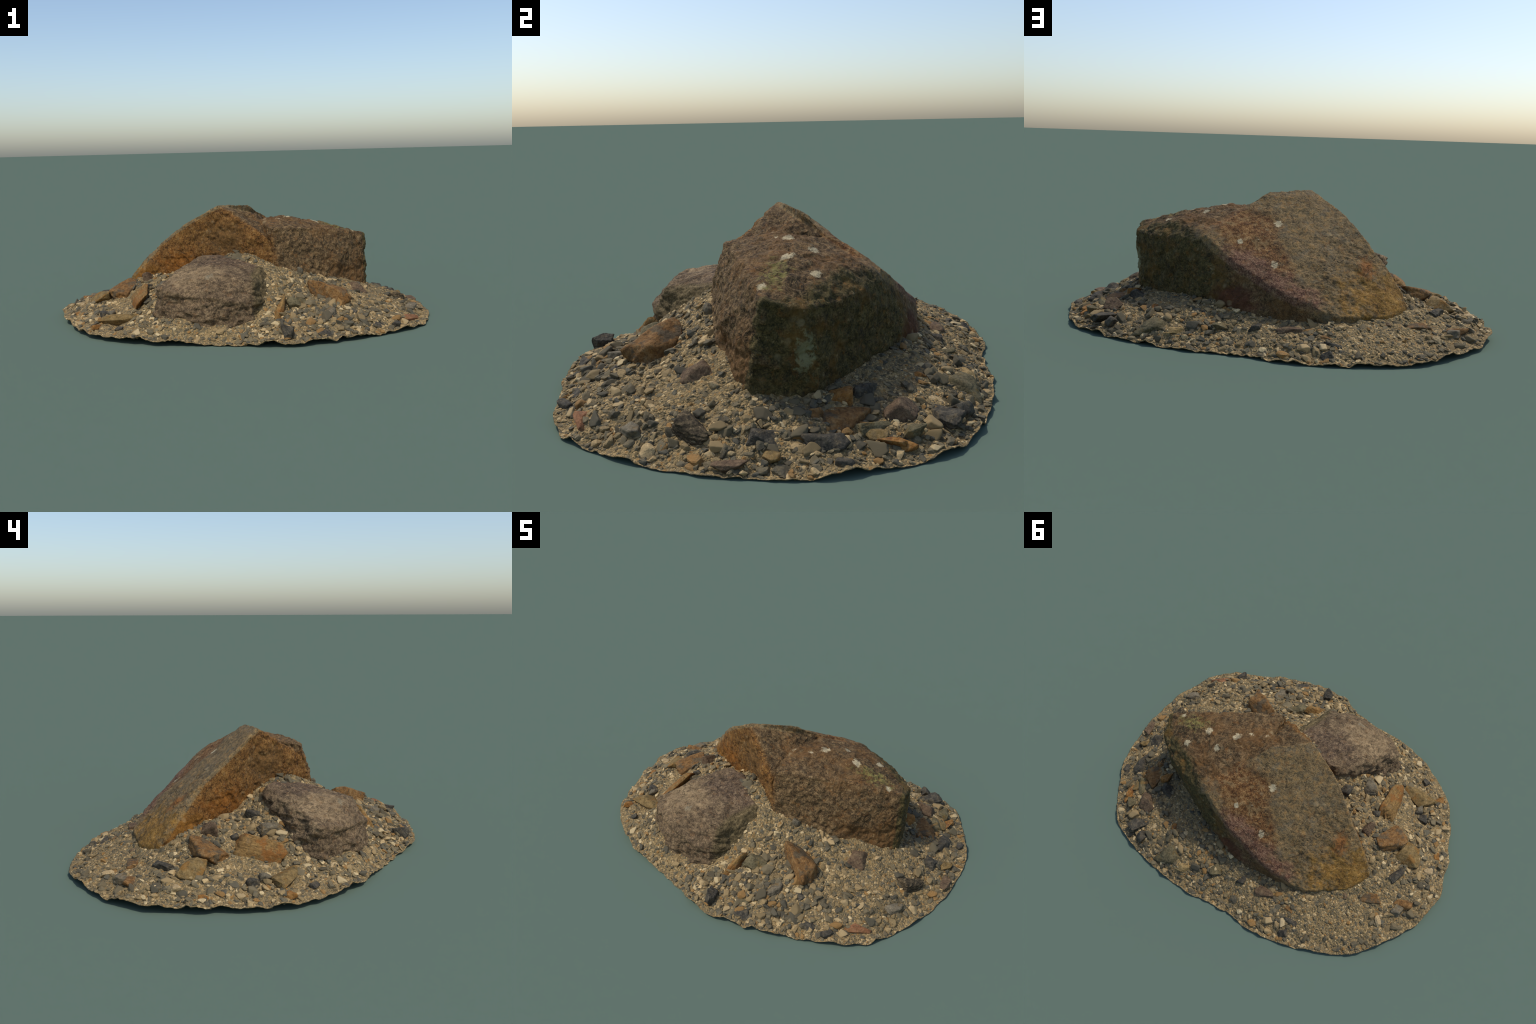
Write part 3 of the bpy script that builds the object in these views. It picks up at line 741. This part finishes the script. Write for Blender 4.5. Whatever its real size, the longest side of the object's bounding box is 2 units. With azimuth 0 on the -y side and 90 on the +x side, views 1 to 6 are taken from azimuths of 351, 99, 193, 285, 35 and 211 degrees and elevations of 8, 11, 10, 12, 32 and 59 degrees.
# placed stones: kind, x, y, height of the top above z = 0, length, width, thickness, yaw, pitch, roll (degrees), seed
STONES = [
    ("brown", 0.580, -0.200, 0.168, 0.170, 0.135, 0.120, 20, 5, 0, 1),
    ("rust", 0.378, -0.385, 0.225, 0.240, 0.140, 0.140, -35, 22, 10, 2),
    ("layered", 0.085, -0.535, 0.180, 0.190, 0.085, 0.070, 75, -35, -15, 3),
    ("olive", 0.185, -0.480, 0.168, 0.110, 0.090, 0.060, 20, 12, 0, 4),
    ("slate", 0.094, -0.722, 0.092, 0.050, 0.085, 0.090, 10, 0, 0, 5),
    ("grey", 0.335, -0.560, 0.116, 0.095, 0.085, 0.070, 10, 0, 0, 6),
    ("red", 0.760, -0.525, 0.052, 0.120, 0.075, 0.040, 10, 5, 0, 7),
    ("grey", 0.842, -0.330, 0.066, 0.090, 0.070, 0.060, 30, 0, 0, 8),
    ("dark", 0.838, -0.146, 0.098, 0.120, 0.080, 0.080, 60, 5, 8, 9),
    ("slate", 0.853, 0.075, 0.078, 0.090, 0.140, 0.050, 20, 10, -12, 10),
    ("rust", 0.725, 0.272, 0.082, 0.150, 0.165, 0.070, 20, 5, 0, 11),
    ("orange", 0.650, 0.248, 0.122, 0.070, 0.095, 0.050, 10, 12, 8, 12),
    ("slate", 0.588, 0.326, 0.125, 0.085, 0.080, 0.070, 0, 0, 0, 13),
    ("brown", 0.662, 0.437, 0.105, 0.110, 0.105, 0.090, 0, 0, 0, 14),
    ("olive", 0.751, 0.352, 0.075, 0.060, 0.110, 0.050, 35, 5, 0, 15),
    ("slate", 0.848, 0.225, 0.068, 0.070, 0.135, 0.060, 0, 0, 5, 16),
    ("olive", 0.385, 0.630, 0.080, 0.180, 0.120, 0.080, 15, 0, 4, 117),
    ("tan", 0.285, 0.667, 0.064, 0.090, 0.060, 0.030, 20, 0, 6, 18),
    ("orange", 0.435, 0.489, 0.108, 0.040, 0.060, 0.030, 30, 0, 0, 19),
    ("olive", 0.110, 0.585, 0.084, 0.075, 0.120, 0.050, 20, 0, 10, 20),
    ("slate", -0.041, 0.590, 0.086, 0.055, 0.045, 0.040, 0, 0, 0, 21),
    ("brown", -0.185, 0.595, 0.090, 0.110, 0.080, 0.050, 0, 0, 8, 22),
    ("layered", -0.578, -0.150, 0.200, 0.265, 0.065, 0.150, 90, -8, 24, 23),
    ("ochre", -0.665, -0.325, 0.094, 0.190, 0.170, 0.070, 40, 6, 0, 24),
    ("brown", -0.528, 0.073, 0.240, 0.070, 0.080, 0.100, 20, 0, 0, 25),
    ("rust", -0.645, 0.050, 0.198, 0.190, 0.120, 0.090, 60, -15, -12, 26),
    ("ochre", -0.765, 0.074, 0.144, 0.140, 0.140, 0.080, 30, 14, -10, 27),
    ("slate", -0.748, 0.195, 0.122, 0.065, 0.095, 0.050, -25, 0, 0, 28),
    ("grey", -0.425, -0.170, 0.222, 0.120, 0.090, 0.050, -30, 0, 15, 29),
    ("slate", -0.320, -0.075, 0.254, 0.075, 0.070, 0.060, 0, 0, 0, 30),
    ("slate", -0.521, -0.044, 0.190, 0.050, 0.045, 0.040, 0, 0, 0, 31),
    ("cream", -0.486, 0.002, 0.194, 0.045, 0.038, 0.035, 30, 0, 0, 32),
    ("orange", -0.793, -0.349, 0.058, 0.055, 0.050, 0.035, 50, 0, 0, 33),
    ("cream", -0.894, 0.088, 0.082, 0.050, 0.045, 0.035, 20, 0, 0, 34),
    ("rust", -0.676, 0.354, 0.088, 0.110, 0.100, 0.035, 30, 0, 0, 35),
    ("brown", -0.571, 0.420, 0.098, 0.030, 0.040, 0.030, 0, 0, 0, 36),
    ("rust", -0.842, 0.306, 0.074, 0.110, 0.090, 0.050, 20, 5, 0, 37),
    ("grey", -0.832, 0.356, 0.076, 0.060, 0.060, 0.040, 0, 0, 0, 38),
    ("cream", -0.770, 0.451, 0.062, 0.035, 0.060, 0.030, 50, 0, 0, 39),
    ("tan", -0.873, 0.117, 0.080, 0.045, 0.045, 0.030, 0, 0, 0, 40),
    ("orange", -0.900, -0.030, 0.052, 0.040, 0.060, 0.025, 20, 0, 0, 41),
    ("brown", -0.514, 0.493, 0.074, 0.065, 0.035, 0.030, 60, 0, 0, 42),
    ("slate", -0.388, 0.655, 0.064, 0.110, 0.060, 0.055, 10, 0, 0, 43),
    ("ochre", -0.209, 0.685, 0.052, 0.045, 0.075, 0.040, 20, 0, 0, 44),
    ("slate", -0.370, 0.720, 0.046, 0.075, 0.060, 0.045, 40, 0, 0, 45),
    ("rust", -0.333, 0.611, 0.070, 0.080, 0.050, 0.040, 20, 0, 0, 46),
    ("slate", 0.639, 0.561, 0.068, 0.080, 0.120, 0.050, -30, 0, 8, 47),
    ("cream", 0.545, 0.544, 0.072, 0.050, 0.050, 0.035, 10, 0, 0, 48),
    ("orange", 0.800, 0.448, 0.040, 0.045, 0.070, 0.030, 0, 0, 0, 49),
    ("rust", 0.763, -0.395, 0.050, 0.050, 0.045, 0.040, 0, 0, 0, 50),
    ("slate", 0.560, -0.615, 0.052, 0.070, 0.060, 0.050, 0, 0, 0, 51),
    ("slate", 0.653, -0.615, 0.046, 0.060, 0.060, 0.045, 40, 0, 0, 52),
    ("olive", 0.728, -0.359, 0.066, 0.080, 0.060, 0.040, 0, 0, 0, 53),
    ("brown", 0.555, -0.461, 0.082, 0.090, 0.065, 0.030, 30, 8, 0, 54),
    ("grey", 0.763, -0.090, 0.074, 0.090, 0.080, 0.050, 0, 0, 0, 55),
    ("rust", 0.727, -0.040, 0.080, 0.060, 0.100, 0.040, 10, 0, 0, 56),
    ("tan", 0.712, -0.030, 0.100, 0.035, 0.050, 0.030, 0, 0, 0, 57),
    ("rust", 0.735, 0.188, 0.095, 0.050, 0.055, 0.050, 0, 0, 0, 58),
    ("ochre", 0.918, 0.085, 0.046, 0.060, 0.055, 0.030, 0, 0, 0, 59),
    ("brown", 0.965, -0.020, 0.030, 0.045, 0.100, 0.030, 5, 0, 0, 60),
    ("slate", 0.910, 0.286, 0.036, 0.055, 0.055, 0.040, 0, 0, 0, 61),
    ("olive", 0.752, 0.466, 0.068, 0.050, 0.080, 0.045, 30, 0, 0, 62),
    ("orange", 0.800, 0.410, 0.046, 0.040, 0.080, 0.025, -10, 0, 0, 63),
    ("ochre", 0.790, 0.362, 0.060, 0.045, 0.075, 0.035, 10, 0, 0, 64),
    ("slate", 0.582, 0.622, 0.072, 0.060, 0.070, 0.055, 20, 0, 0, 65),
    ("cream", 0.655, -0.130, 0.135, 0.035, 0.045, 0.035, 0, 0, 0, 66),
    ("slate", 0.512, -0.235, 0.125, 0.060, 0.045, 0.035, 30, 0, 0, 67),
    ("slate", -0.750, -0.193, 0.084, 0.060, 0.055, 0.030, 0, 0, 0, 68),
    ("grey", -0.712, -0.225, 0.094, 0.050, 0.050, 0.040, 40, 0, 0, 69),
    ("slate", -0.676, -0.425, 0.058, 0.045, 0.045, 0.035, 0, 0, 0, 70),
    ("cream", -0.490, -0.474, 0.088, 0.055, 0.050, 0.045, 20, 0, 0, 71),
    ("orange", -0.873, 0.006, 0.050, 0.055, 0.060, 0.030, 10, 0, 0, 72),
    ("cream", -0.845, 0.135, 0.082, 0.045, 0.060, 0.030, 70, 0, 0, 73),
    ("olive", 0.240, -0.665, 0.070, 0.070, 0.055, 0.045, 0, 0, 0, 74),
    ("slate", 0.270, -0.720, 0.052, 0.075, 0.060, 0.040, 20, 0, 0, 75),
    ("slate", 0.460, -0.520, 0.098, 0.080, 0.060, 0.050, 40, 0, 0, 76),
    ("slate", 0.535, -0.375, 0.106, 0.075, 0.050, 0.040, 20, 0, 0, 77),
    ("grey", 0.265, -0.240, 0.275, 0.035, 0.040, 0.070, 0, 0, 0, 78),
]


def place(kind, x, y, top, lx, ly, lz, yaw, pitch, roll, seed):
    rng = np.random.default_rng(1000 + seed)
    big_one = max(lx, ly) > 0.075
    p, f = broken_stone(rng, (lx, ly, lz), 5 if big_one else 4, rng.integers(6, 11), 0.06, 22, 0.05 if kind in ("layered", "dark") or seed == 23 else 0.0)
    R = rotation(math.radians(yaw), math.radians(pitch), math.radians(roll))
    q = p @ R.T
    z = top - q[:, 2].max()
    q[:, 2] = np.maximum(q[:, 2] + z, 0.002) - z
    p = q @ R
    me = mesh_from("stone", p, f)
    loose = max(lx, ly) >= 0.10
    ob = add_object("stone", me, STONE[kind], None if loose else bed)
    ob.rotation_euler = (math.radians(roll), math.radians(pitch), math.radians(yaw))
    ob.location = (x, y, z)
    if loose:
        words = {"slate": "dark blue grey", "grey": "pale grey", "rust": "rust brown", "orange": "orange brown", "ochre": "yellow ochre", "brown": "purple brown",
                 "olive": "olive grey", "red": "reddish", "cream": "cream", "tan": "tan", "layered": "layered rusty", "dark": "dark layered"}[kind]
        ob["label"] = f"small angular {words} stone half sunk in gravel"
        ob["category"] = "stone"


for s in STONES:
    place(*s)

# ---------------------------------------------------------------- pebbles
bvh = [BVHTree.FromPolygons([v.co for v in o.data.vertices], [p.vertices[:] for p in o.data.polygons]) for o in (big, small)]


def covered(x, y):
    for t in bvh:
        hit = t.ray_cast(Vector((x, y, 1.0)), Vector((0, 0, -1)))
        if hit[0] is not None and hit[0].z > 0.02 + float(SURFACE([[x, y]])[0]):
            return True
    for s in STONES:
        if ((x - s[1]) ** 2 + (y - s[2]) ** 2) < (0.36 * min(s[4], s[5])) ** 2:
            return True
    return False


def pebble_shape(rng):
    u = rng.normal(size=(15, 3))
    u /= np.linalg.norm(u, axis=1)[:, None]
    return hull(u * rng.uniform(0.85, 1.05, (15, 1)))


SHAPES = [pebble_shape(np.random.default_rng(500 + k)) for k in range(22)]
MIDDLE = [broken_stone(np.random.default_rng(600 + k), (2, 2, 2), 3, 8, 0.05, 26) for k in range(16)]
FINE = [broken_stone(np.random.default_rng(700 + k), (2, 2, 2), 4, 8, 0.05, 26) for k in range(12)]

count = 15000
th = RNG.uniform(-np.pi, np.pi, count)
rr, _ = rim_at(th)
rad = np.sqrt(RNG.uniform(0, 1, count)) * 0.988
xy = np.c_[rad * rr * np.cos(th), rad * rr * np.sin(th)]
sand = sandiness(xy)
size = np.exp(RNG.normal(math.log(0.0072), 0.52, count)) * (1.15 - 0.5 * sand)
size = np.clip(size, 0.003, 0.030 - 0.014 * sand)
keep = RNG.uniform(0, 1, count) > 0.45 * sand
keep &= np.array([not covered(float(a), float(b)) for a, b in xy])
edge_room = (1 - rad) * rr
size = np.minimum(size, 0.005 + edge_room * 0.5)
xy, size = xy[keep], size[keep]
order = np.argsort(-size)
xy, size = xy[order], size[order]
z, _ = bed_height(xy)
e = 0.012
slope = np.c_[(bed_height(xy + [e, 0])[0] - bed_height(xy - [e, 0])[0]) / (2 * e), (bed_height(xy + [0, e])[0] - bed_height(xy - [0, e])[0]) / (2 * e)]
slope = np.clip(slope, -0.9, 0.9)
pebble_mat, gravel_mat = pebble_material(False), pebble_material(True)
pebble_meshes = []
for p, f in FINE:
    me = mesh_from("pebble", p, f)
    me.materials.append(pebble_mat)
    pebble_meshes.append(me)

V, F, base = [], [], 0
for i in range(len(xy)):
    s = size[i]
    flat = RNG.uniform(0.38, 0.7)
    wide = RNG.uniform(0.6, 0.95)
    yaw = RNG.uniform(0, 2 * math.pi)
    tilt = RNG.normal(0, 0.22, 2)
    n = np.array([-slope[i, 0] + tilt[0], -slope[i, 1] + tilt[1], 1.0])
    n /= np.linalg.norm(n)
    a = np.array([math.cos(yaw), math.sin(yaw), 0])
    a -= n * (a @ n)
    a /= np.linalg.norm(a)
    R = np.stack([a, np.cross(n, a), n], 1)
    c = np.array([xy[i, 0], xy[i, 1], z[i]]) + n * s * flat * RNG.uniform(-0.3, 0.35)
    if i < 300 and c[2] > 1.1 * s * max(flat, 0.6):
        ob = add_object("pebble", pebble_meshes[i % len(pebble_meshes)], None, bed)
        M = np.eye(4)
        M[:3, :3] = R * np.array([s, s * wide, s * flat])
        M[:3, 3] = c
        ob.matrix_world = Matrix(M.tolist())
    else:
        kinds = MIDDLE if i < 2200 else SHAPES
        v, f = kinds[int(RNG.integers(len(kinds)))]
        q = (v * [s, s * wide, s * flat]) @ R.T + c
        q[:, 2] = np.maximum(q[:, 2], 0.0)
        V.append(q)
        F.append(f + base)
        base += len(v)
stuff = add_object("fine_gravel", mesh_from("fine_gravel", np.vstack(V), np.vstack(F), False), gravel_mat, bed)
stuff["kind"] = "stuff"
